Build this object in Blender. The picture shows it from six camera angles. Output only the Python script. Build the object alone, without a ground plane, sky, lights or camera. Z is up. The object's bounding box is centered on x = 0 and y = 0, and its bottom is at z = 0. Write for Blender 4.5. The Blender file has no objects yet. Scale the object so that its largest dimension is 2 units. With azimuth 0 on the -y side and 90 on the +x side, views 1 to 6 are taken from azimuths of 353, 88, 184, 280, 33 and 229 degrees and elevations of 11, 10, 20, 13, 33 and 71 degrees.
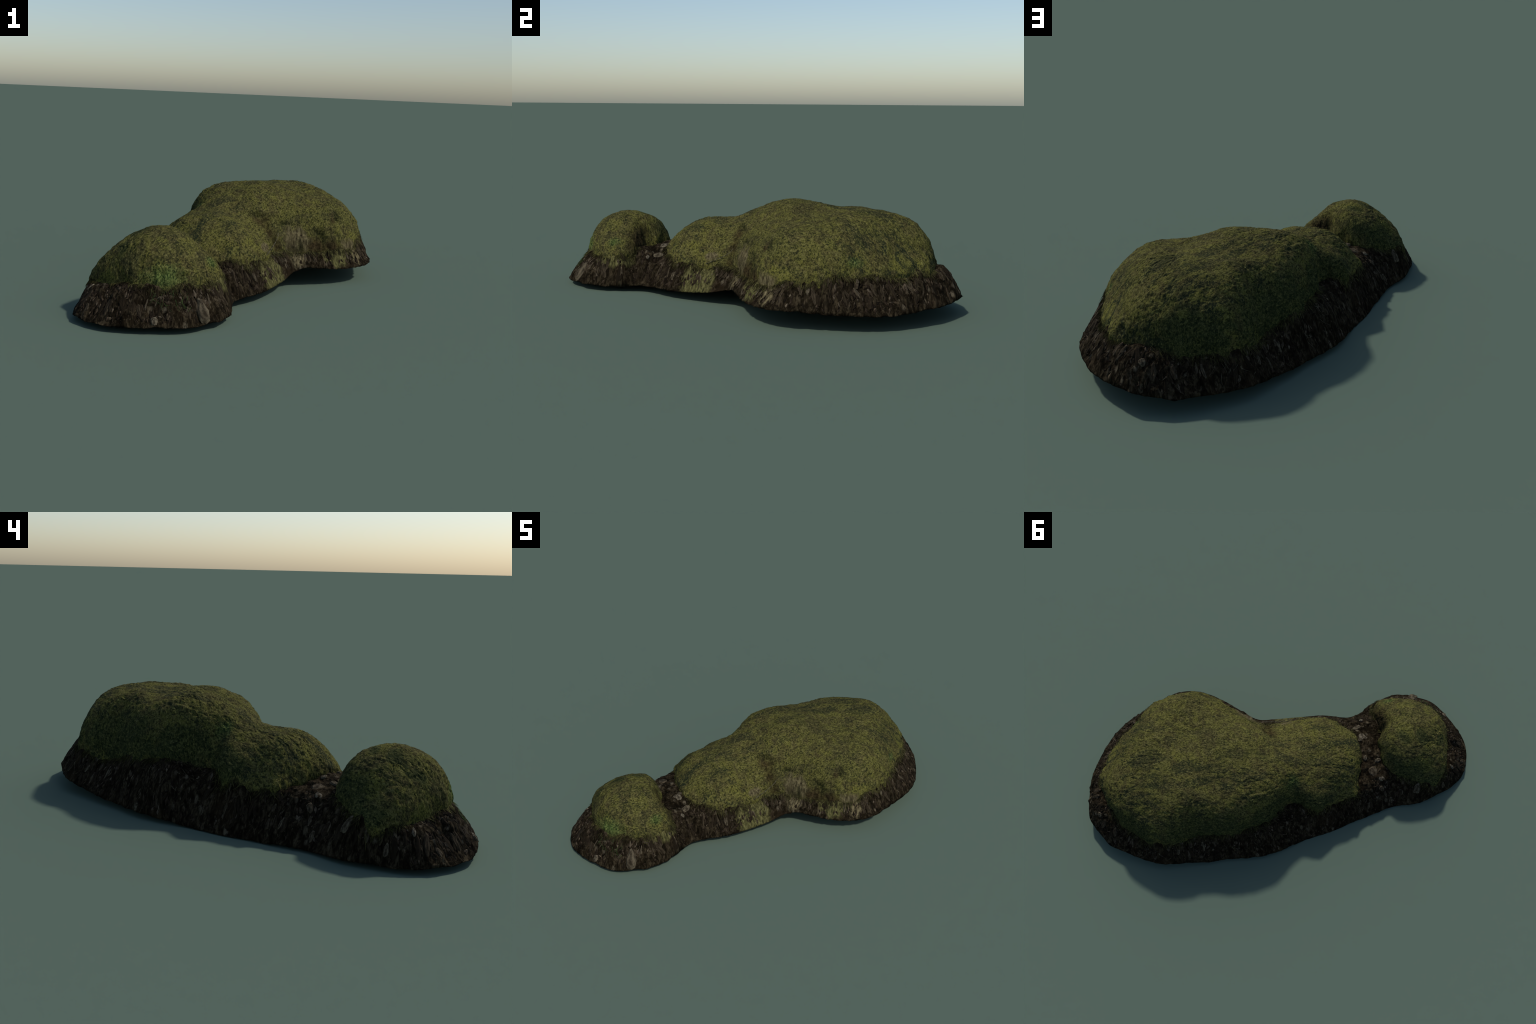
"""Two moss-covered boulders (one long, waisted; one small, round) on a flared skirt of
forest soil with bark chips, flat stones, dry grass and a few wisps of green."""
import bpy, math, random
import numpy as np
from mathutils import Vector, Matrix
random.seed(7)
rng = np.random.default_rng(7)
# ------------------------------------------------------------------ profiles
# lower edge of the soil skirt (x, y, z), once round
RIM = [(0.552,0.909,0.086),(0.457,0.980,0.096),(0.397,0.994,0.086),(0.275,0.998,0.070),(0.206,0.977,0.066),(0.081,0.913,0.060),(0.001,0.864,0.056),
 (-0.048,0.815,0.050),(-0.118,0.720,0.038),(-0.188,0.631,0.032),(-0.220,0.573,0.026),(-0.316,0.446,0.024),(-0.366,0.370,0.022),(-0.407,0.259,0.015),
 (-0.442,0.142,0.003),(-0.506,-0.006,0.000),(-0.550,-0.145,0.001),(-0.593,-0.258,0.008),(-0.622,-0.343,0.008),(-0.646,-0.391,0.008),(-0.705,-0.474,0.014),
 (-0.736,-0.544,0.016),(-0.760,-0.634,0.018),(-0.775,-0.721,0.018),(-0.768,-0.800,0.023),(-0.722,-0.880,0.022),(-0.676,-0.927,0.024),(-0.613,-0.966,0.024),
 (-0.508,-0.991,0.025),(-0.410,-0.999,0.028),(-0.330,-0.996,0.028),(-0.267,-0.970,0.026),(-0.172,-0.899,0.028),(-0.137,-0.859,0.030),(-0.108,-0.790,0.027),
 (-0.098,-0.727,0.026),(-0.088,-0.620,0.028),(-0.069,-0.564,0.036),(-0.037,-0.522,0.037),(0.041,-0.450,0.041),(0.111,-0.357,0.045),(0.207,-0.217,0.060),
 (0.258,-0.137,0.083),(0.312,-0.102,0.096),(0.372,-0.085,0.096),(0.511,-0.045,0.088),(0.637,0.019,0.088),(0.716,0.119,0.092),(0.737,0.211,0.090),
 (0.754,0.319,0.083),(0.772,0.439,0.080),(0.763,0.553,0.076),(0.736,0.640,0.076),(0.677,0.760,0.086),(0.629,0.835,0.085)]
# line where the moss of the large boulder meets the soil
BIG = [(.69,.33,.24),(.66,.47,.237),(.65,.56,.235),(.625,.66,.24),(.58,.74,.237),(.54,.80,.23),(.46,.845,.222),(.38,.87,.215),
 (.29,.88,.206),(.21,.868,.20),(.12,.845,.19),(.055,.808,.185),(0,.75,.18),(-.035,.68,.185),(-.055,.61,.175),(-.10,.56,.187),
 (-.165,.50,.215),(-.205,.425,.228),(-.24,.35,.228),(-.272,.28,.235),(-.276,.22,.235),(-.262,.155,.222),(-.268,.105,.21),(-.30,.068,.206),
 (-.35,.05,.22),(-.395,.025,.22),(-.415,-.025,.20),(-.43,-.10,.178),(-.46,-.165,.185),(-.47,-.215,.20),(-.42,-.275,.20),
 (-.355,-.345,.235),(-.31,-.40,.235),(-.25,-.435,.22),(-.18,-.445,.21),(-.12,-.43,.195),(-.07,-.42,.197),(0,-.39,.19),
 (.055,-.315,.18),(.10,-.24,.175),(.14,-.17,.185),(.18,-.12,.19),(.225,-.08,.18),(.28,-.06,.175),(.35,-.04,.175),(.43,-.015,.175),(.51,.01,.18),(.585,.055,.19),
 (.635,.14,.205),(.675,.24,.22)]
SMALL = [(-.195,-.785,.175),(-.155,-.735,.18),(-.138,-.688,.185),(-.155,-.645,.19),(-.20,-.607,.205),(-.255,-.58,.215),(-.295,-.565,.205),(-.325,-.52,.22),(-.385,-.475,.215),
 (-.45,-.45,.205),(-.54,-.46,.19),(-.60,-.50,.175),(-.69,-.56,.165),(-.715,-.61,.145),(-.71,-.67,.145),(-.67,-.735,.155),
 (-.58,-.818,.17),(-.52,-.868,.18),(-.46,-.885,.178),(-.375,-.888,.17),(-.295,-.86,.178),(-.235,-.815,.175)]
BIG_SPINE = [(.33,.50),(.20,.28),(-.02,-.02),(-.22,-.22)]
SMALL_SPINE = [(-.36,-.70),(-.54,-.64)]
SOIL_SPINE = [(.33,.52),(.10,.22),(-.20,-.22),(-.46,-.70)]
# crown heights of the domes
BIG_TOP = [(0.33,0.78,0.458),(0.15,0.78,0.439),(0.10,0.60,0.477),(0.40,0.62,0.466),(0.56,0.60,0.380),(0.60,0.35,0.411),(0.50,0.12,0.446),(0.35,0.12,0.433),(0.30,0.30,0.461),(0.42,0.40,0.470),(0.15,0.35,0.494),(0.20,0.18,0.491),(0.00,0.42,0.474),(-0.12,0.32,0.495),(0.02,0.16,0.497),(0.06,0.02,0.437),(-0.12,0.12,0.476),(-0.20,-0.02,0.399),(-0.08,-0.10,0.382),(0.04,-0.12,0.313),(-0.30,-0.08,0.348),(-0.34,-0.20,0.352),(-0.20,-0.22,0.378),(-0.06,-0.26,0.355),(-0.20,-0.34,0.336),(0.60,0.65,0.304),(0.44,0.81,0.419),(0.22,0.83,0.447),(0.04,0.72,0.463),(-0.06,0.53,0.484),(-0.19,0.32,0.490),(-0.22,0.13,0.449),(-0.33,0.03,0.361),(-0.40,-0.11,0.285),(-0.40,-0.27,0.299),(-0.25,-0.41,0.295),(-0.09,-0.40,0.287),(0.08,-0.21,0.274),(0.20,-0.05,0.332),(0.40,0.02,0.400),(0.59,0.17,0.455),(0.15,0.05,0.448),(0.06,0.56,0.490),(0.17,0.44,0.479),(0.40,0.28,0.448),(0.08,0.06,0.464)]
SMALL_TOP = [(-0.42,-0.70,0.386),(-0.30,-0.70,0.358),(-0.58,-0.62,0.318),(-0.44,-0.56,0.364),(-0.46,-0.80,0.356),(-0.60,-0.70,0.305),(-0.30,-0.80,0.308),(-0.32,-0.60,0.365),(-0.23,-0.76,0.280),(-0.22,-0.68,0.286),(-0.40,-0.51,0.366),(-0.54,-0.50,0.293),(-0.66,-0.58,0.208),(-0.68,-0.66,0.250),(-0.56,-0.79,0.325),(-0.18,-0.68,0.275)]
WALL_P, WALL_Q = 5.0, 1.5

def closed_curve(pts, n):
    p = np.array(pts, float); k = len(p); out = []
    for i in range(k):
        a, b, c, d = p[i-1], p[i], p[(i+1) % k], p[(i+2) % k]
        t = np.linspace(0, 1, 16, endpoint=False)[:, None]
        out.append(.5*((2*b)+(c-a)*t+(2*a-5*b+4*c-d)*t*t+(3*b-a-3*c+d)*t**3))
    q = np.vstack(out); q2 = np.vstack([q, q[:1]])
    s = np.r_[0, np.cumsum(np.linalg.norm(np.diff(q2[:, :2], axis=0), axis=1))]
    u = np.linspace(0, s[-1], n, endpoint=False)
    return np.stack([np.interp(u, s, q2[:, j]) for j in range(q.shape[1])], 1)

def nearest_on(spine, pts, smooth):
    sp = np.array(spine, float); best = np.full(len(pts), 1e9); out = np.zeros((len(pts), 2))
    for a, b in zip(sp[:-1], sp[1:]):
        t = np.clip(((pts-a) @ (b-a))/((b-a) @ (b-a)), 0, 1)[:, None]
        q = a+t*(b-a); d = np.linalg.norm(q-pts, axis=1); m = d < best
        out[m] = q[m]; best[m] = d[m]
    for _ in range(smooth):
        out = (np.roll(out, 1, 0)+out+np.roll(out, -1, 0))/3
    return out

class ThinPlate:
    def __init__(self, pts, lam=0.0):
        p = np.array(pts, float); self.xy = p[:, :2]; n = len(p)
        A = np.zeros((n+3, n+3)); A[:n, :n] = self.k(self.xy)+lam*np.eye(n)
        A[:n, n] = 1; A[:n, n+1:] = self.xy; A[n, :n] = 1; A[n+1:, :n] = self.xy.T
        self.inv = np.linalg.inv(A); self.w = self.inv @ np.r_[p[:, 2], 0, 0, 0]
    def k(self, q):
        d2 = ((q[:, None]-self.xy[None])**2).sum(2)+1e-12
        return .5*d2*np.log(d2)
    def basis(self, q):
        return np.c_[self.k(q), np.ones(len(q)), q]
    def __call__(self, q):
        return self.basis(q) @ self.w

def dome_grid(outline, spine, nt, nr):
    o = closed_curve(outline, nt); s = nearest_on(spine, o[:, :2], nt//12)
    rho = np.linspace(0, 1, nr)**.8
    xy = s[None]+rho[:, None, None]*(o[None, :, :2]-s[None])
    return o, rho, xy

def wall(rho, p=WALL_P, q=WALL_Q):
    return np.clip(1-rho**p, 0, 1)**(1/q)

def dome_z(o, rho, xy, T, p=WALL_P, q=WALL_Q):
    t = T(xy.reshape(-1, 2)).reshape(xy.shape[:2])
    return o[None, :, 2]+(t-o[None, :, 2])*wall(rho, p, q)[:, None]

# spots on the soil seen in the views: ledge at the far end, trodden saddle
SOIL_SPOTS = [(-.69,-.775,.135),(-.655,-.82,.132),(-.60,-.872,.14),(-.55,-.90,.142),(-.475,-.43,.20),(-.53,-.41,.165),(-.57,-.39,.11),(-.26,-.555,.215),(-.475,-.03,.07),(-.465,-.085,.115),(-.437,.0,.115),(-.57,-.31,.08),(-.53,-.33,.14),(-.10,-.50,.125),(-.33,.24,.205),(-.372,.24,.13),(-.30,.335,.185),(-.335,.345,.12),(-.375,.14,.13),(-.32,.15,.185),(-.20,-.575,.198),(-.15,-.56,.165),(-.50,-.34,.185),(-.455,-.35,.198),(-.40,-.41,.218),(-.33,-.46,.225),(-.22,-.52,.195),(.42,.910,.218),(.42,.938,.177),(.50,.87,.21),(.34,.925,.19)]

def soil_field():
    rim = np.array(RIM); big = np.array(BIG); sm = np.array(SMALL)
    fine = closed_curve(RIM, 400)
    pts = [tuple(r) for r in rim]+list(SOIL_SPOTS)
    pts += [tuple(b) for b in big[::2]]+[tuple(b) for b in sm[::2]]
    for arr, sp in ((big, BIG_SPINE), (sm, SMALL_SPINE)):
        s = nearest_on(sp, arr[:, :2], 1)
        for i in range(0, len(arr), 2):                  # straight slope from moss line to rim
            d = np.linalg.norm(fine[:, :2]-arr[i, :2], axis=1); j = d.argmin()
            if .05 < d[j] < .32 and arr[i, 1] < .84 and not (arr[i, 0] < -.2 and .08 < arr[i, 1] < .38) \
                    and not (-.56 < arr[i, 0] < -.2 and -.57 < arr[i, 1] < -.25):
                for t in (.35, .7):
                    m = arr[i]+(fine[j]-arr[i])*t; pts.append(tuple(m))
        for i in range(0, len(arr), 3):                  # level ground hidden under the boulders
            q = s[i]+.72*(arr[i, :2]-s[i]); pts.append((q[0], q[1], arr[i, 2]-.015))
    return ThinPlate(pts, 3e-5)

# ------------------------------------------------------------------ noise
def _hash(i, j, k, seed):
    h = (i*374761393+j*668265263+k*2147483647+seed*1274126177) & 0xffffffff
    h = ((h ^ (h >> 13))*1274126177) & 0xffffffff
    return ((h ^ (h >> 16)) & 0xffff)/65535.0*2-1

def noise(p, seed=0):
    p = np.asarray(p, float); f = np.floor(p); t = p-f; i = f.astype(np.int64)
    t = t*t*t*(t*(t*6-15)+10); r = 0
    for a in (0, 1):
        for b in (0, 1):
            for c in (0, 1):
                w = (t[:, 0] if a else 1-t[:, 0])*(t[:, 1] if b else 1-t[:, 1])*(t[:, 2] if c else 1-t[:, 2])
                r = r+w*_hash(i[:, 0]+a, i[:, 1]+b, i[:, 2]+c, seed)
    return r

def fbm(p, octaves=3, seed=0):
    r = 0; a = 1.0
    for o in range(octaves):
        r = r+a*noise(p*2**o, seed+o); a *= .5
    return r

# ------------------------------------------------------------------ meshes
def grid_faces(nr, nt):
    r, t = np.meshgrid(np.arange(nr-1), np.arange(nt), indexing='ij'); t2 = (t+1) % nt
    return np.stack([r*nt+t, (r+1)*nt+t, (r+1)*nt+t2, r*nt+t2], -1).reshape(-1, 4)

def grid_normals(v, nr, nt):
    g = v.reshape(nr, nt, 3)
    dt = np.roll(g, -1, 1)-np.roll(g, 1, 1); dr = np.gradient(g, axis=0)
    n = np.cross(dr, dt); n /= np.linalg.norm(n, axis=2, keepdims=True)+1e-12
    n[n[..., 2] < -.2] *= -1
    return n.reshape(-1, 3)

def make_object(name, verts, faces, mat, parent, weld=0.0):
    me = bpy.data.meshes.new(name)
    me.from_pydata([tuple(map(float, p)) for p in verts], [], [tuple(map(int, f)) for f in faces])
    me.validate()
    if weld:
        import bmesh
        bm = bmesh.new(); bm.from_mesh(me)
        bmesh.ops.remove_doubles(bm, verts=bm.verts, dist=weld)
        bmesh.ops.recalc_face_normals(bm, faces=bm.faces)
        bm.to_mesh(me); bm.free()
    me.polygons.foreach_set('use_smooth', [True]*len(me.polygons))
    me.materials.append(mat); me.update()
    ob = bpy.data.objects.new(name, me); bpy.context.scene.collection.objects.link(ob)
    ob.parent = parent
    return ob

# hollows pressed into the domes: (centre, radius, depth)
BIG_DENTS = [(((.04, -.055, .366), (.125, -.04, .358)), .016, .008), (((.19, -.03, .32), (.25, -.022, .314)), .014, .006), (((.38, -.005, .28), (.437, -.003, .24)), .015, .007), ((.50, .06, .33), .05, .006), (((.07, -.04, .36), (.10, -.05, .335)), .025, .010), (((.10, -.05, .33), (.17, -.115, .24)), .026, .016),
             (((.17, -.115, .24), (.20, -.12, .15)), .022, .014)]
SMALL_DENTS = [((-.255, -.605, .255), .05, .012)]

def boulder(outline, spine, top, dents, nt, nr, drop):
    o, rho, xy = dome_grid(outline, spine, nt, nr)
    z = dome_z(o, rho, xy, ThinPlate(top))
    v = np.concatenate([xy, z[..., None]], 2)
    rings = [v]
    for d in (.012, .025, .04, drop):                       # foot of the boulder, sunk into the soil
        low = v[-1].copy(); low[:, 2] -= d; rings.append(low[None])
    v = np.concatenate(rings).reshape(-1, 3); nr2 = nr+4
    n = grid_normals(v, nr2, nt)
    lump = .003*fbm(v*9, 2, 3)+.0024*fbm(v*38, 2, 11)+.0014*noise(v*110, 21)
    c, sn = math.cos(.855), math.sin(.855)                   # crusty ridges running along the boulder
    w = np.stack([(v[:, 0]*c+v[:, 1]*sn)*20, (v[:, 1]*c-v[:, 0]*sn)*46, v[:, 2]*34], 1)
    lump -= .005*np.clip(.32-np.abs(fbm(w, 2, 91)), 0, 1)*np.clip(.5+1.2*noise(v*5, 95), 0, 1)/.32
    foot = np.clip((np.r_[np.repeat(rho, nt), np.ones(4*nt)]-.86)/.14, 0, 1)
    lump += foot*(.006*fbm(v*np.array([24, 24, 10]), 2, 71)+.004*fbm(v*np.array([60, 60, 22]), 2, 77))   # ragged hem
    for c, r, dep in dents:
        a, b = (np.array(q, float) for q in (c if isinstance(c[0], tuple) else (c, c)))   # a spot or a crease from a to b
        h = np.clip(((v-a) @ (b-a))/max((b-a) @ (b-a), 1e-9), 0, 1)[:, None]
        d = np.linalg.norm(v-(a+h*(b-a)), axis=1)/r
        lump -= dep*np.exp(-d*d*1.5)
    v = v+n*lump[:, None]
    return v, grid_faces(nr2, nt)

def soil_z(xy):
    return SOIL(xy)

# ------------------------------------------------------------------ materials
def nodes_of(mat):
    mat.use_nodes = True; nt = mat.node_tree; nt.nodes.clear(); return nt

class Mat:
    def __init__(self, name):
        self.m = bpy.data.materials.new(name); self.t = nodes_of(self.m)
        self.out = self.n('ShaderNodeOutputMaterial'); self.b = self.n('ShaderNodeBsdfPrincipled')
        self.l(self.b.outputs[0], self.out.inputs[0])
        self.co = self.n('ShaderNodeTexCoord').outputs['Object']
    def n(self, k, **kw):
        x = self.t.nodes.new(k)
        for a, v in kw.items(): setattr(x, a, v)
        return x
    def l(self, a, b): self.t.links.new(a, b)
    def put(self, sock, v):
        if isinstance(v, bpy.types.NodeSocket): self.l(v, sock)
        else: sock.default_value = v
    def map(self, scale=(1, 1, 1), rot=(0, 0, 0), loc=(0, 0, 0), co=None):
        x = self.n('ShaderNodeMapping'); self.l(co or self.co, x.inputs[0])
        x.inputs['Scale'].default_value = scale; x.inputs['Rotation'].default_value = rot; x.inputs['Location'].default_value = loc
        return x.outputs[0]
    def along(self, angle, scale):
        """coordinates turned by an angle about z first, then stretched"""
        return self.map(scale, co=self.map((1, 1, 1), (0, 0, -angle)))
    def noise(self, co, scale, detail=4, rough=.6, dist=0):
        x = self.n('ShaderNodeTexNoise'); self.l(co, x.inputs['Vector'])
        x.inputs['Scale'].default_value = scale; x.inputs['Detail'].default_value = detail
        x.inputs['Roughness'].default_value = rough; x.inputs['Distortion'].default_value = dist
        return x.outputs['Fac']
    def voro(self, co, scale, feature='F1', out='Distance', rnd=1):
        x = self.n('ShaderNodeTexVoronoi', feature=feature); self.l(co, x.inputs['Vector'])
        x.inputs['Scale'].default_value = scale; x.inputs['Randomness'].default_value = rnd
        return x.outputs[out]
    def ramp(self, f, stops, mode='LINEAR'):
        x = self.n('ShaderNodeValToRGB'); self.l(f, x.inputs[0]); e = x.color_ramp.elements; x.color_ramp.interpolation = mode
        while len(e) < len(stops): e.new(.5)
        for q, (p, c) in zip(e, stops):
            q.position = p; q.color = (c, c, c, 1) if not isinstance(c, tuple) else (*c, 1)
        return x.outputs[0]
    def mix(self, f, a, b, mode='MIX'):
        x = self.n('ShaderNodeMix', data_type='RGBA', blend_type=mode)
        self.put(x.inputs[0], f)
        for s, v in ((x.inputs[6], a), (x.inputs[7], b)):
            self.put(s, (*v, 1) if isinstance(v, tuple) and len(v) == 3 else v)
        return x.outputs[2]
    def math(self, op, a, b=0.0, clamp=False):
        x = self.n('ShaderNodeMath', operation=op, use_clamp=clamp); self.put(x.inputs[0], a); self.put(x.inputs[1], b); return x.outputs[0]
    def patch(self, centre, size, ragged, lo=.75, hi=1.15):
        """soft-edged ellipsoidal mask around a place, its edge broken up by a noise"""
        x = self.n('ShaderNodeVectorMath', operation='SUBTRACT'); self.l(self.co, x.inputs[0]); x.inputs[1].default_value = centre
        y = self.n('ShaderNodeVectorMath', operation='DIVIDE'); self.l(x.outputs[0], y.inputs[0]); y.inputs[1].default_value = size
        z = self.n('ShaderNodeVectorMath', operation='LENGTH'); self.l(y.outputs[0], z.inputs[0])
        d = self.math('ADD', z.outputs['Value'], self.math('MULTIPLY', self.math('SUBTRACT', ragged, .5), 1.6))
        r = self.n('ShaderNodeMapRange'); self.l(d, r.inputs[0])
        r.inputs[1].default_value = lo; r.inputs[2].default_value = hi; r.inputs[3].default_value = 1; r.inputs[4].default_value = 0
        return r.outputs[0]
    def bump(self, h, strength, dist, prev=None):
        x = self.n('ShaderNodeBump'); x.inputs['Strength'].default_value = strength; x.inputs['Distance'].default_value = dist
        self.l(h, x.inputs['Height'])
        if prev is not None: self.l(prev, x.inputs['Normal'])
        return x.outputs[0]
    def done(self, col, rough=.9, normal=None, spec=.12):
        self.put(self.b.inputs['Base Color'], col); self.put(self.b.inputs['Roughness'], rough)
        self.b.inputs['Specular IOR Level'].default_value = spec
        if normal is not None: self.l(normal, self.b.inputs['Normal'])
        return self.m

LENGTHWISE = math.radians(49)                 # run of the boulders, from x

def moss_colour(k, drifts, flat=.6):
    """olive cushion moss: fine speckle, dark pores, drifts of deep green"""
    co = k.map((1, 1, flat))
    grain = k.along(LENGTHWISE, (.75, 1.15, .7))
    big = k.noise(k.co, 5.5, 3, .6)
    mid = k.noise(co, 22, 4, .65)
    fine = k.noise(grain, 120, 3, .65, .8)
    pore = k.noise(co, 190, 2, .6, .8)
    col = k.ramp(big, [(.36, (.062, .055, .020)), (.46, (.104, .099, .023)), (.55, (.076, .065, .023)), (.64, (.122, .116, .026))])
    col = k.mix(k.ramp(mid, [(.48, 0.0), (.68, .6)]), col, (.108, .102, .029))
    col = k.mix(k.ramp(mid, [(.34, .8), (.47, 0.0)]), col, (.042, .034, .015))
    col = k.mix(k.ramp(fine, [(.40, .88), (.49, 0.0)]), col, (.015, .017, .008))
    col = k.mix(k.ramp(fine, [(.53, 0.0), (.66, .7)]), col, (.160, .148, .054))
    col = k.mix(k.ramp(pore, [(.36, .7), (.46, 0.0)]), col, (.012, .013, .007))
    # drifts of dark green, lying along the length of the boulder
    drift = k.noise(k.along(LENGTHWISE, (3.4, 10.5, 6)), 1.5, 7, .74, .6)
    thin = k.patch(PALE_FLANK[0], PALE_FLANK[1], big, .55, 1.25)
    m = k.math('MULTIPLY', k.ramp(drift, [(.49, 0.0), (.56, .95)]), k.math('SUBTRACT', drifts, k.math('MULTIPLY', thin, .7*drifts)))
    m = k.math('MULTIPLY', m, k.ramp(fine, [(.48, 1.0), (.64, .12)]))
    col = k.mix(m, col, (.015, .020, .011))
    return col, fine, pore, mid

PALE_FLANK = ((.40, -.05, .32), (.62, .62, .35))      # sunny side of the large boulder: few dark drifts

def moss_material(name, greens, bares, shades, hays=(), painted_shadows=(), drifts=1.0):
    k = Mat(name); col, fine, cell, mid = moss_colour(k, drifts)
    rag = k.noise(k.co, 22, 4, .65); rag2 = k.noise(k.co, 60, 3, .7)
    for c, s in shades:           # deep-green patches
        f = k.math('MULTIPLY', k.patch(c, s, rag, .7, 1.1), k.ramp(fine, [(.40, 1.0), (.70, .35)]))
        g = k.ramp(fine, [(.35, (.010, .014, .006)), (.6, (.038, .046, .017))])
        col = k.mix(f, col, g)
    for c, s in bares:            # worn-through places showing brown humus
        g = k.ramp(rag2, [(.35, (.008, .006, .003)), (.62, (.048, .033, .016))])
        col = k.mix(k.math('MULTIPLY', k.patch(c, s, rag2, .3, 1.3), .85), col, g)
    gr = k.noise(k.map((1, 1, .16)), 80, 3, .7)
    for c, s in hays:             # dead grass hanging down the flank
        g = k.ramp(gr, [(.34, (.018, .014, .008)), (.5, (.082, .068, .034)), (.66, (.165, .140, .072))])
        col = k.mix(k.patch(c, s, rag, .6, 1.15), col, g)
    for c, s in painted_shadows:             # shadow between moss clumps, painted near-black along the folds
        col = k.mix(k.math('MULTIPLY', k.patch(c, tuple(1.25*q for q in s), k.noise(k.co, 75, 4, .8), .1, 1.3), .85), col, k.ramp(fine, [(.45, (.007, .009, .004)), (.68, (.045, .045, .015))]))
    for c, s in greens:           # fresh bright green shoots
        g = k.ramp(fine, [(.40, (.012, .030, .009)), (.52, (.062, .098, .025)), (.66, (.150, .195, .062))])
        col = k.mix(k.math('MULTIPLY', k.patch(c, s, rag2, .0, 1.2), .9), col, g)
    h = k.math('ADD', k.math('MULTIPLY', fine, .8), k.math('MULTIPLY', cell, .4))
    nb = k.bump(h, .8, .006); nb = k.bump(mid, .35, .010, nb)
    return k.done(col, .97, nb, .02)

def soil_material():
    k = Mat('soil')
    st = k.map((1, 1, .22))                       # litter hangs down the slope
    a = k.noise(st, 30, 4, .65, .5); b = k.noise(st, 85, 3, .7, .5); big = k.noise(k.co, 6, 3)
    cv = k.n('ShaderNodeTexVoronoi'); k.l(st, cv.inputs['Vector']); cv.inputs['Scale'].default_value = 36
    rnd = k.n('ShaderNodeSeparateColor'); k.l(cv.outputs['Color'], rnd.inputs[0])
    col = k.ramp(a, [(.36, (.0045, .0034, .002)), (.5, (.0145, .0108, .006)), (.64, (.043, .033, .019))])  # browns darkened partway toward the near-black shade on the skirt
    chip = k.ramp(rnd.outputs[0], [(.0, (.008, .006, .0035)), (.55, (.026, .0195, .0115)), (.80, (.060, .046, .028)), (.96, (.115, .096, .064))])
    col = k.mix(k.math('MULTIPLY', k.ramp(cv.outputs['Distance'], [(.20, 1.0), (.42, 0.0)]), .75), col, chip)
    col = k.mix(k.ramp(b, [(.40, .8), (.53, 0.0)]), col, (.0035, .0026, .0014))
    col = k.mix(k.ramp(b, [(.57, 0.0), (.72, .5)]), col, (.078, .062, .037))
    col = k.mix(k.ramp(big, [(.54, 0.0), (.72, .35)]), col, (.032, .021, .011))
    # moss and dry grass hanging over the skirt on the waisted flank
    rag = k.noise(k.map((1, 1, .3)), 20, 4, .65)
    gr = k.noise(k.map((1, 1, .16)), 80, 3, .7)
    mossy = k.ramp(gr, [(.34, (.016, .016, .008)), (.5, (.070, .066, .024)), (.66, (.135, .125, .050))])
    hay = k.ramp(gr, [(.34, (.022, .018, .010)), (.5, (.098, .080, .042)), (.66, (.185, .155, .085))])
    for c, s, g in SOIL_PATCHES:
        col = k.mix(k.patch(c, s, rag, .7, 1.1), col, mossy if g == 'moss' else hay)
    nb = k.bump(a, .8, .012); nb = k.bump(b, .6, .006, nb)
    return k.done(col, .97, nb, .02)

SOIL_PATCHES = [((.13, -.27, .13), (.10, .10, .16), 'moss'), ((.28, -.07, .2), (.08, .05, .12), 'hay'),
                ((.62, .05, .17), (.07, .05, .07), 'hay'), ((.50, .0, .17), (.10, .06, .10), 'moss'),
                ((-.17, -.72, .16), (.07, .10, .05), 'moss')]

def litter_material(name, cols, island=False, grain=3.0):
    # single pieces are unit-sized meshes scaled into place, so their grain is set in piece lengths
    k = Mat(name)
    if island:
        r = k.n('ShaderNodeNewGeometry').outputs['Random Per Island']
    else:
        r = k.n('ShaderNodeObjectInfo').outputs['Random']
    base = k.ramp(r, cols)
    st = k.map((1, 1, 1))
    f = k.noise(st, grain, 4, .65)
    col = k.mix(k.ramp(f, [(.36, .85), (.56, 0.0)]), base, (.010, .007, .004))
    col = k.mix(k.ramp(f, [(.56, 0.0), (.72, .5)]), col, k.mix(1.0, base, (1.9, 1.85, 1.75), 'MULTIPLY'))
    return k.done(col, .85, k.bump(f, .6, .005), .04)

# ------------------------------------------------------------------ small pieces
def slab_mesh(name, sides, taper, thick, seed, mat):
    """thin irregular flake, 1 long (y), about 1 wide (x), domed face up (z)"""
    r = random.Random(seed); ring = []
    for i in range(sides):
        a = 2*math.pi*i/sides+r.uniform(-.18, .18); q = r.uniform(.78, 1.0)
        x, y = .5*q*math.cos(a), .5*q*math.sin(a)
        ring.append((x*(1-taper*(y+.5)), y))
    v = []; f = []
    for s, z in ((.92, -thick), (1.0, 0.0), (.78, thick*.7)):
        v += [(x*s, y*s, z+r.uniform(-.12, .12)*thick) for x, y in ring]
    n = sides
    for k in range(2):
        f += [(k*n+i, k*n+(i+1) % n, (k+1)*n+(i+1) % n, (k+1)*n+i) for i in range(n)]
    v.append((r.uniform(-.1, .1), r.uniform(-.1, .1), thick)); c = len(v)-1
    f += [(2*n+i, 2*n+(i+1) % n, c) for i in range(n)]
    f.append(tuple(reversed(range(n))))
    me = bpy.data.meshes.new(name); me.from_pydata(v, [], f); me.materials.append(mat); me.update()
    return me

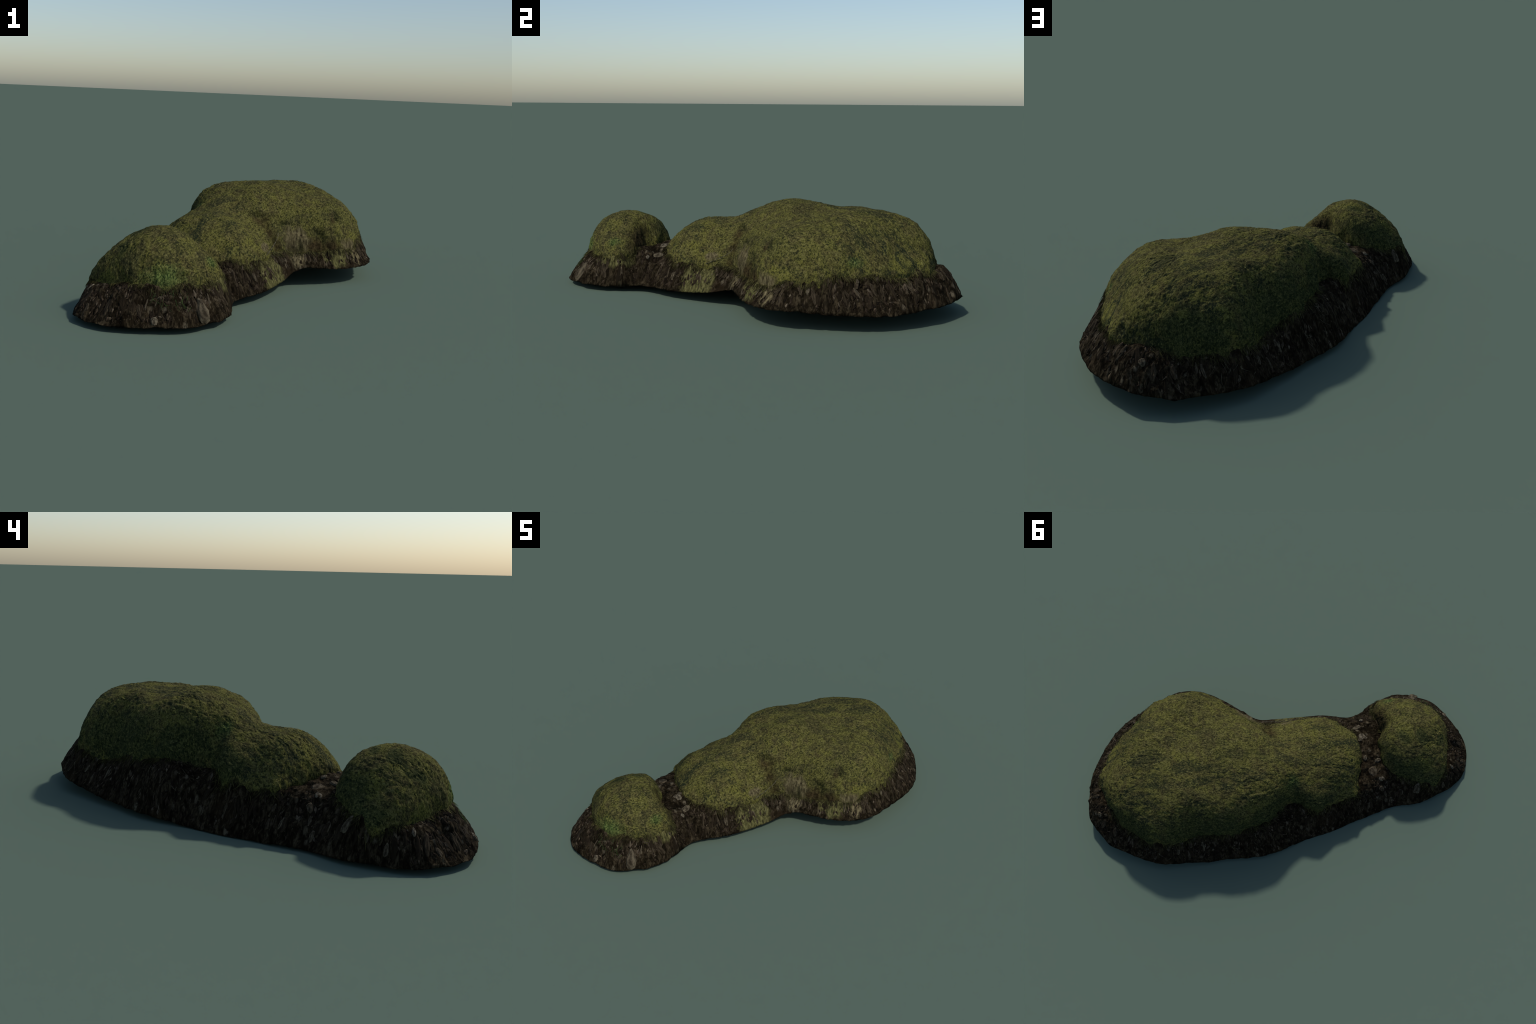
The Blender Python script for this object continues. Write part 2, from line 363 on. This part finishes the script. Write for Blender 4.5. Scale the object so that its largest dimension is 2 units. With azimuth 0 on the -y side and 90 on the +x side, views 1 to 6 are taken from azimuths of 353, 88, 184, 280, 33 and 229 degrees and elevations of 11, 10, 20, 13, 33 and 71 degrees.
def soil_frame(x, y):
    e = .012; q = np.array([[x, y], [x+e, y], [x-e, y], [x, y+e], [x, y-e]]); z = soil_z(q)
    g = Vector(((z[1]-z[2])/(2*e), (z[3]-z[4])/(2*e), 0)); n = Vector((-g.x, -g.y, 1)).normalized()
    up = Vector((g.x, g.y, g.x**2+g.y**2))
    if up.length < .05: up = Vector((1, 0, 0))
    up = (up-n*up.dot(n)).normalized()
    return Vector((x, y, z[0])), up, n, g.length

def place(me, name, parent, x, y, length, width, thick, twist, lift=0.0, tilt=0.0):
    p, up, n, _ = soil_frame(x, y)
    up = Matrix.Rotation(twist, 3, n) @ up
    side = up.cross(n)
    n2 = (n+side*tilt).normalized(); side = up.cross(n2).normalized()
    ob = bpy.data.objects.new(name, me); bpy.context.scene.collection.objects.link(ob)
    m = Matrix((side*width, up*length, n2*thick)).transposed().to_4x4(); m.translation = p+n2*lift
    ob.matrix_world = m; ob.parent = parent
    return ob

def inside(poly, x, y):
    c = False; j = len(poly)-1
    for i in range(len(poly)):
        xi, yi = poly[i][:2]; xj, yj = poly[j][:2]
        if (yi > y) != (yj > y) and x < (xj-xi)*(y-yi)/(yj-yi)+xi: c = not c
        j = i
    return c

def blade(v, f, root, direction, normal, length, width, droop, r):
    """one thin three-sided grass blade lying over the surface"""
    side = direction.cross(normal).normalized(); p = root.copy(); d = direction.copy(); k = 5; base = len(v)
    bend = r.uniform(-.5, .5)
    for i in range(k+1):
        t = i/k; w = width*(1-t*.85)
        for a in (0, 2.1, 4.2):
            v.append(tuple(p+(side*math.cos(a)+normal*math.sin(a))*w))
        d = (d+side*bend*.3+Vector((0, 0, -droop*t))).normalized(); p = p+d*(length/k)
    for i in range(k):
        for a in range(3):
            b = (a+1) % 3
            f.append((base+i*3+a, base+i*3+b, base+i*3+3+b, base+i*3+3+a))

# ------------------------------------------------------------------ build
root = bpy.data.objects.new('mossy_boulders', None); bpy.context.scene.collection.objects.link(root)
root['label'] = 'two moss-covered boulders on a flared skirt of dark forest soil'
root['category'] = 'mossy rock'

SOIL = soil_field()
moss_big = moss_material('moss_on_large_boulder',
    [((.66, .45, .30), (.03, .05, .03)), ((-.20, .05, .36), (.05, .05, .05))],
    [((.095, -.065, .335), (.06, .035, .04)), ((.14, -.09, .285), (.04, .03, .05)), ((.36, -.03, .20), (.07, .05, .05)), ((.47, 0, .20), (.07, .05, .04)), ((.175, -.11, .22), (.03, .035, .055)), ((.40, -.02, .205), (.05, .04, .045)), ((.50, .01, .18), (.03, .03, .03)), ((.49, .05, .33), (.016, .02, .022))],
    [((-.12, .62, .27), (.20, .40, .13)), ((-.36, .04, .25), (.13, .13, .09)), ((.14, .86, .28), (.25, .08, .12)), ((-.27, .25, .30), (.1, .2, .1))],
    [((.275, -.05, .235), (.085, .05, .075)), ((.59, .055, .20), (.065, .05, .04)), ((.10, -.20, .225), (.06, .04, .022))],
    [((.08, -.05, .365), (.06, .02, .016)), ((.22, -.03, .318), (.045, .018, .014)), ((.41, 0, .27), (.04, .018, .022)), ((.437, -.003, .24), (.018, .014, .035)),
     ((.512, .074, .35), (.015, .018, .035)), ((.30, -.04, .20), (.02, .02, .03))])
moss_small = moss_material('moss_on_small_boulder',
    [((-.39, -.89, .215), (.10, .07, .055)), ((-.20, -.72, .24), (.03, .04, .03))],
    [((-.225, -.60, .25), (.14, .055, .10))],
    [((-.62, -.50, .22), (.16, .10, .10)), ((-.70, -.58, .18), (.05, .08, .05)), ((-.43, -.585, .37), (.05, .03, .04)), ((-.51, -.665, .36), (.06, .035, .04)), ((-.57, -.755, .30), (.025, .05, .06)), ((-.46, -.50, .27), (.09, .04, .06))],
    drifts=.35)
soil_mat = soil_material()
stone_mat = litter_material('flat_stone', [(0, (.070, .055, .034)), (.5, (.105, .087, .057)), (1, (.165, .143, .102))])
chip_mat = litter_material('bark_chip', [(0, (.012, .009, .005)), (.5, (.030, .022, .013)), (.82, (.062, .048, .030)), (1, (.105, .086, .056))])
bit_mat = litter_material('leaf_litter', [(0, (.008, .006, .004)), (.5, (.024, .017, .011)), (.8, (.052, .038, .024)), (1, (.10, .08, .055))], True, 60)

v, f = boulder(BIG, BIG_SPINE, BIG_TOP, BIG_DENTS, 900, 130, .07)
make_object('mossy_boulder', v, f, moss_big, root, 1e-5)
v, f = boulder(SMALL, SMALL_SPINE, SMALL_TOP, SMALL_DENTS, 460, 74, .07)
make_object('mossy_boulder', v, f, moss_small, root, 1e-5)

# soil skirt
NT, NR = 1100, 110
rim = closed_curve(RIM, NT); sp = nearest_on(SOIL_SPINE, rim[:, :2], NT//10)
rho = np.linspace(0, 1, NR)
xy = sp[None]+rho[:, None, None]*(rim[None, :, :2]-sp[None])
z = soil_z(xy.reshape(-1, 2)).reshape(NR, NT)
z[-1] = rim[:, 2]
v = np.concatenate([xy, z[..., None]], 2)
lip = v[-1].copy(); inward = sp-rim[:, :2]; inward /= np.linalg.norm(inward, axis=1, keepdims=True)
lip[:, :2] += inward*.012; lip[:, 2] += .001
lip2 = lip.copy(); lip2[:, :2] += inward*.02; lip2[:, 2] += .03
v = np.concatenate([v, lip[None], lip2[None]]).reshape(-1, 3)
n = grid_normals(v, NR+2, NT)
q = v*np.array([1, 1, .25])
amp = .006*fbm(q*26, 3, 41)+.003*fbm(q*70, 2, 51)
edge = np.ones((NR+2, NT)); edge[NR:] = .2; edge[NR-1] = .5
v = v+n*(amp*edge.ravel())[:, None]
v[:, 2] = np.maximum(v[:, 2], .0)
make_object('soil', v, grid_faces(NR+2, NT), soil_mat, root, 1e-5)

# flat stones, read off the views: place, length, width, twist
stones = [slab_mesh('stone', 9, t, .5, 60+i, stone_mat) for i, t in enumerate((.0, .3, -.2, .5))]
for i, (x, y, L, W, tw) in enumerate([(-.437, -.374, .068, .058, .3), (-.353, -.387, .035, .03, 0), (-.249, -.465, .06, .045, .5), (-.255, -.44, .03, .03, 1),
        (-.176, -.489, .038, .075, .3), (-.496, -.385, .045, .04, .8), (-.532, -.357, .05, .03, .2), (-.662, -.512, .09, .055, .05), (-.405, -.434, .045, .03, .9),
        (-.158, -.545, .03, .025, 0), (-.431, -.982, .045, .032, .0), (.68, .45, .03, .02, 0), (.39, .93, .04, .035, .5), (-.70, -.75, .045, .022, 0)]):
    place(stones[i % 4], 'stone', root, x, y, L, W, .014, tw, .001, .1)
tall = slab_mesh('standing_stone', 12, .85, .5, 97, stone_mat)
place(tall, 'standing_stone', root, -.238, -.908, .145, .10, .034, .0, .004)

# bark chips hanging down the slope of the skirt
chips = [slab_mesh('bark_chip', 7, t, .5, 20+i, chip_mat) for i, t in enumerate((.1, .4, -.3, .2, .6, 0))]
R = random.Random(3); count = 0; fine_rim = closed_curve(RIM, 400); spr = nearest_on(SOIL_SPINE, fine_rim[:, :2], 30)
while count < 270:
    i = R.randrange(400); t = R.uniform(.80, .985)
    x, y = spr[i]+t*(fine_rim[i, :2]-spr[i])
    if inside(BIG, x, y) or inside(SMALL, x, y): continue
    p, up, nn, slope = soil_frame(x, y)
    big = 1.25 if y < -.6 else 1.0
    L = R.uniform(.020, .046)*(1+.9*min(slope, 1.2))*big; W = R.uniform(.012, .028)*big
    if p.z-L*.55 < fine_rim[i, 2]+.004: continue
    place(R.choice(chips), 'bark_chip', root, x, y, L, W, R.uniform(.006, .011), R.gauss(0, .22), -.001, R.uniform(-.35, .35)); count += 1

# small leaf litter, too fine to pick apart
R = random.Random(5); vs = []; fs = []
count = 0
while count < 2600:
    i = R.randrange(400); t = R.uniform(.55, .99)
    x, y = spr[i]+t*(fine_rim[i, :2]-spr[i])
    if inside(BIG, x, y) or inside(SMALL, x, y): continue
    p, up, nn, slope = soil_frame(x, y); tw = R.gauss(0, .5) if slope > .5 else R.uniform(-3, 3)
    up = Matrix.Rotation(tw, 3, nn) @ up; sd = up.cross(nn)
    L = R.uniform(.005, .011)*(1+.8*min(slope, 1.3)); W = R.uniform(.003, .008); b = len(vs); lift = nn*R.uniform(.0015, .004)
    if p.z-L < fine_rim[i, 2]+.004: continue
    tip = sd*R.uniform(-.5, .5)*W
    for q in (up*L+tip, sd*W, -up*L, -sd*W): vs.append(tuple(p+q-nn*.002))
    vs.append(tuple(p+lift))
    fs += [(b+j, b+(j+1) % 4, b+4) for j in range(4)]; fs.append((b+3, b+2, b+1, b)); count += 1
lit = make_object('leaf_litter', vs, fs, bit_mat, root)
lit.data.polygons.foreach_set('use_smooth', [False]*len(lit.data.polygons)); lit['kind'] = 'stuff'

# grass: dry wisps on the shaded flank, hay at the waist, green shoots under the fresh patch
def tuft(name, spots, mat, count, length, width, seed):
    R = random.Random(seed); v = []; f = []
    for (x, y, rad) in spots:
        for _ in range(count):
            px, py = x+R.gauss(0, rad), y+R.gauss(0, rad)
            p, up, nn, slope = soil_frame(px, py)
            if not inside(RIM, px-up.x*length, py-up.y*length): continue
            d = (Matrix.Rotation(R.gauss(0, .55), 3, nn) @ (-up)+nn*R.uniform(.0, .12)).normalized()
            blade(v, f, p+nn*.003, d, nn, length*R.uniform(.5, 1.2), width*R.uniform(.6, 1.2), .05, R)
    ob = make_object(name, v, f, mat, root); ob['kind'] = 'stuff'; return ob
dry = litter_material('dry_grass', [(0, (.06, .055, .03)), (1, (.17, .155, .105))], True, 60)
green = litter_material('green_grass', [(0, (.03, .055, .018)), (1, (.085, .135, .04))], True, 60)
tuft('dry_grass', [(-.208, .43, .02), (-.225, .49, .015), (-.29, .40, .02), (-.335, .19, .025), (.083, .862, .02), (.03, .83, .02), (-.265, .34, .015), (-.04, .81, .02),
                   (.14, -.17, .03), (.19, -.13, .03), (.27, -.075, .02)], dry, 9, .05, .0009, 31)
tuft('green_grass', [(-.44, -.915, .02), (-.39, -.92, .025), (-.34, -.915, .02), (-.30, -.905, .015)], green, 9, .045, .0011, 32)

# strands of moss hanging from the hem of the boulders
def hem(outline, count, seed):
    R = random.Random(seed); o = closed_curve(outline, 2000); v = []; f = []
    for _ in range(count):
        p0 = o[R.randrange(2000)]
        px, py = p0[0]+R.gauss(0, .007), p0[1]+R.gauss(0, .007)
        p, up, nn, slope = soil_frame(px, py)
        if slope < .35 or not inside(RIM, px-up.x*.04, py-up.y*.04): continue
        d = (Matrix.Rotation(R.gauss(0, .35), 3, nn) @ (-up)+nn*R.uniform(.02, .15)).normalized()
        blade(v, f, p+nn*.004-d*.012, d, nn, R.uniform(.012, .030)*(1.0+R.random()**3*1.2), R.uniform(.0010, .0019), .08, R)
    return v, f
strand = litter_material('moss_strand', [(0, (.020, .022, .009)), (.5, (.055, .052, .018)), (1, (.105, .095, .036))], True, 60)
for outline, count, seed in ((BIG, 3200, 41), (SMALL, 1300, 42)):
    v, f = hem(outline, count, seed)
    make_object('moss_strands', v, f, strand, root)['kind'] = 'stuff'

# a dry twig caught in the fold between the two lobes
def twig(points, radius):
    P = [Vector(p) for p in points]; v = []; f = []; k = 6
    for i, p in enumerate(P):
        d = (P[min(i+1, len(P)-1)]-P[max(i-1, 0)]).normalized(); a = d.cross(Vector((0, 0, 1))).normalized(); b = a.cross(d)
        r = radius*(1-.5*i/len(P))
        v += [tuple(p+(a*math.cos(2*math.pi*j/k)+b*math.sin(2*math.pi*j/k))*r) for j in range(k)]
    for i in range(len(P)-1):
        f += [(i*k+j, i*k+(j+1) % k, (i+1)*k+(j+1) % k, (i+1)*k+j) for j in range(k)]
    f += [tuple(reversed(range(k))), tuple(range((len(P)-1)*k, len(P)*k))]
    return make_object('twig', v, f, dry, root)
twig([(.108, -.228, .186), (.130, -.193, .205), (.150, -.158, .222), (.166, -.127, .240), (.178, -.105, .258), (.182, -.092, .275)], .0022)
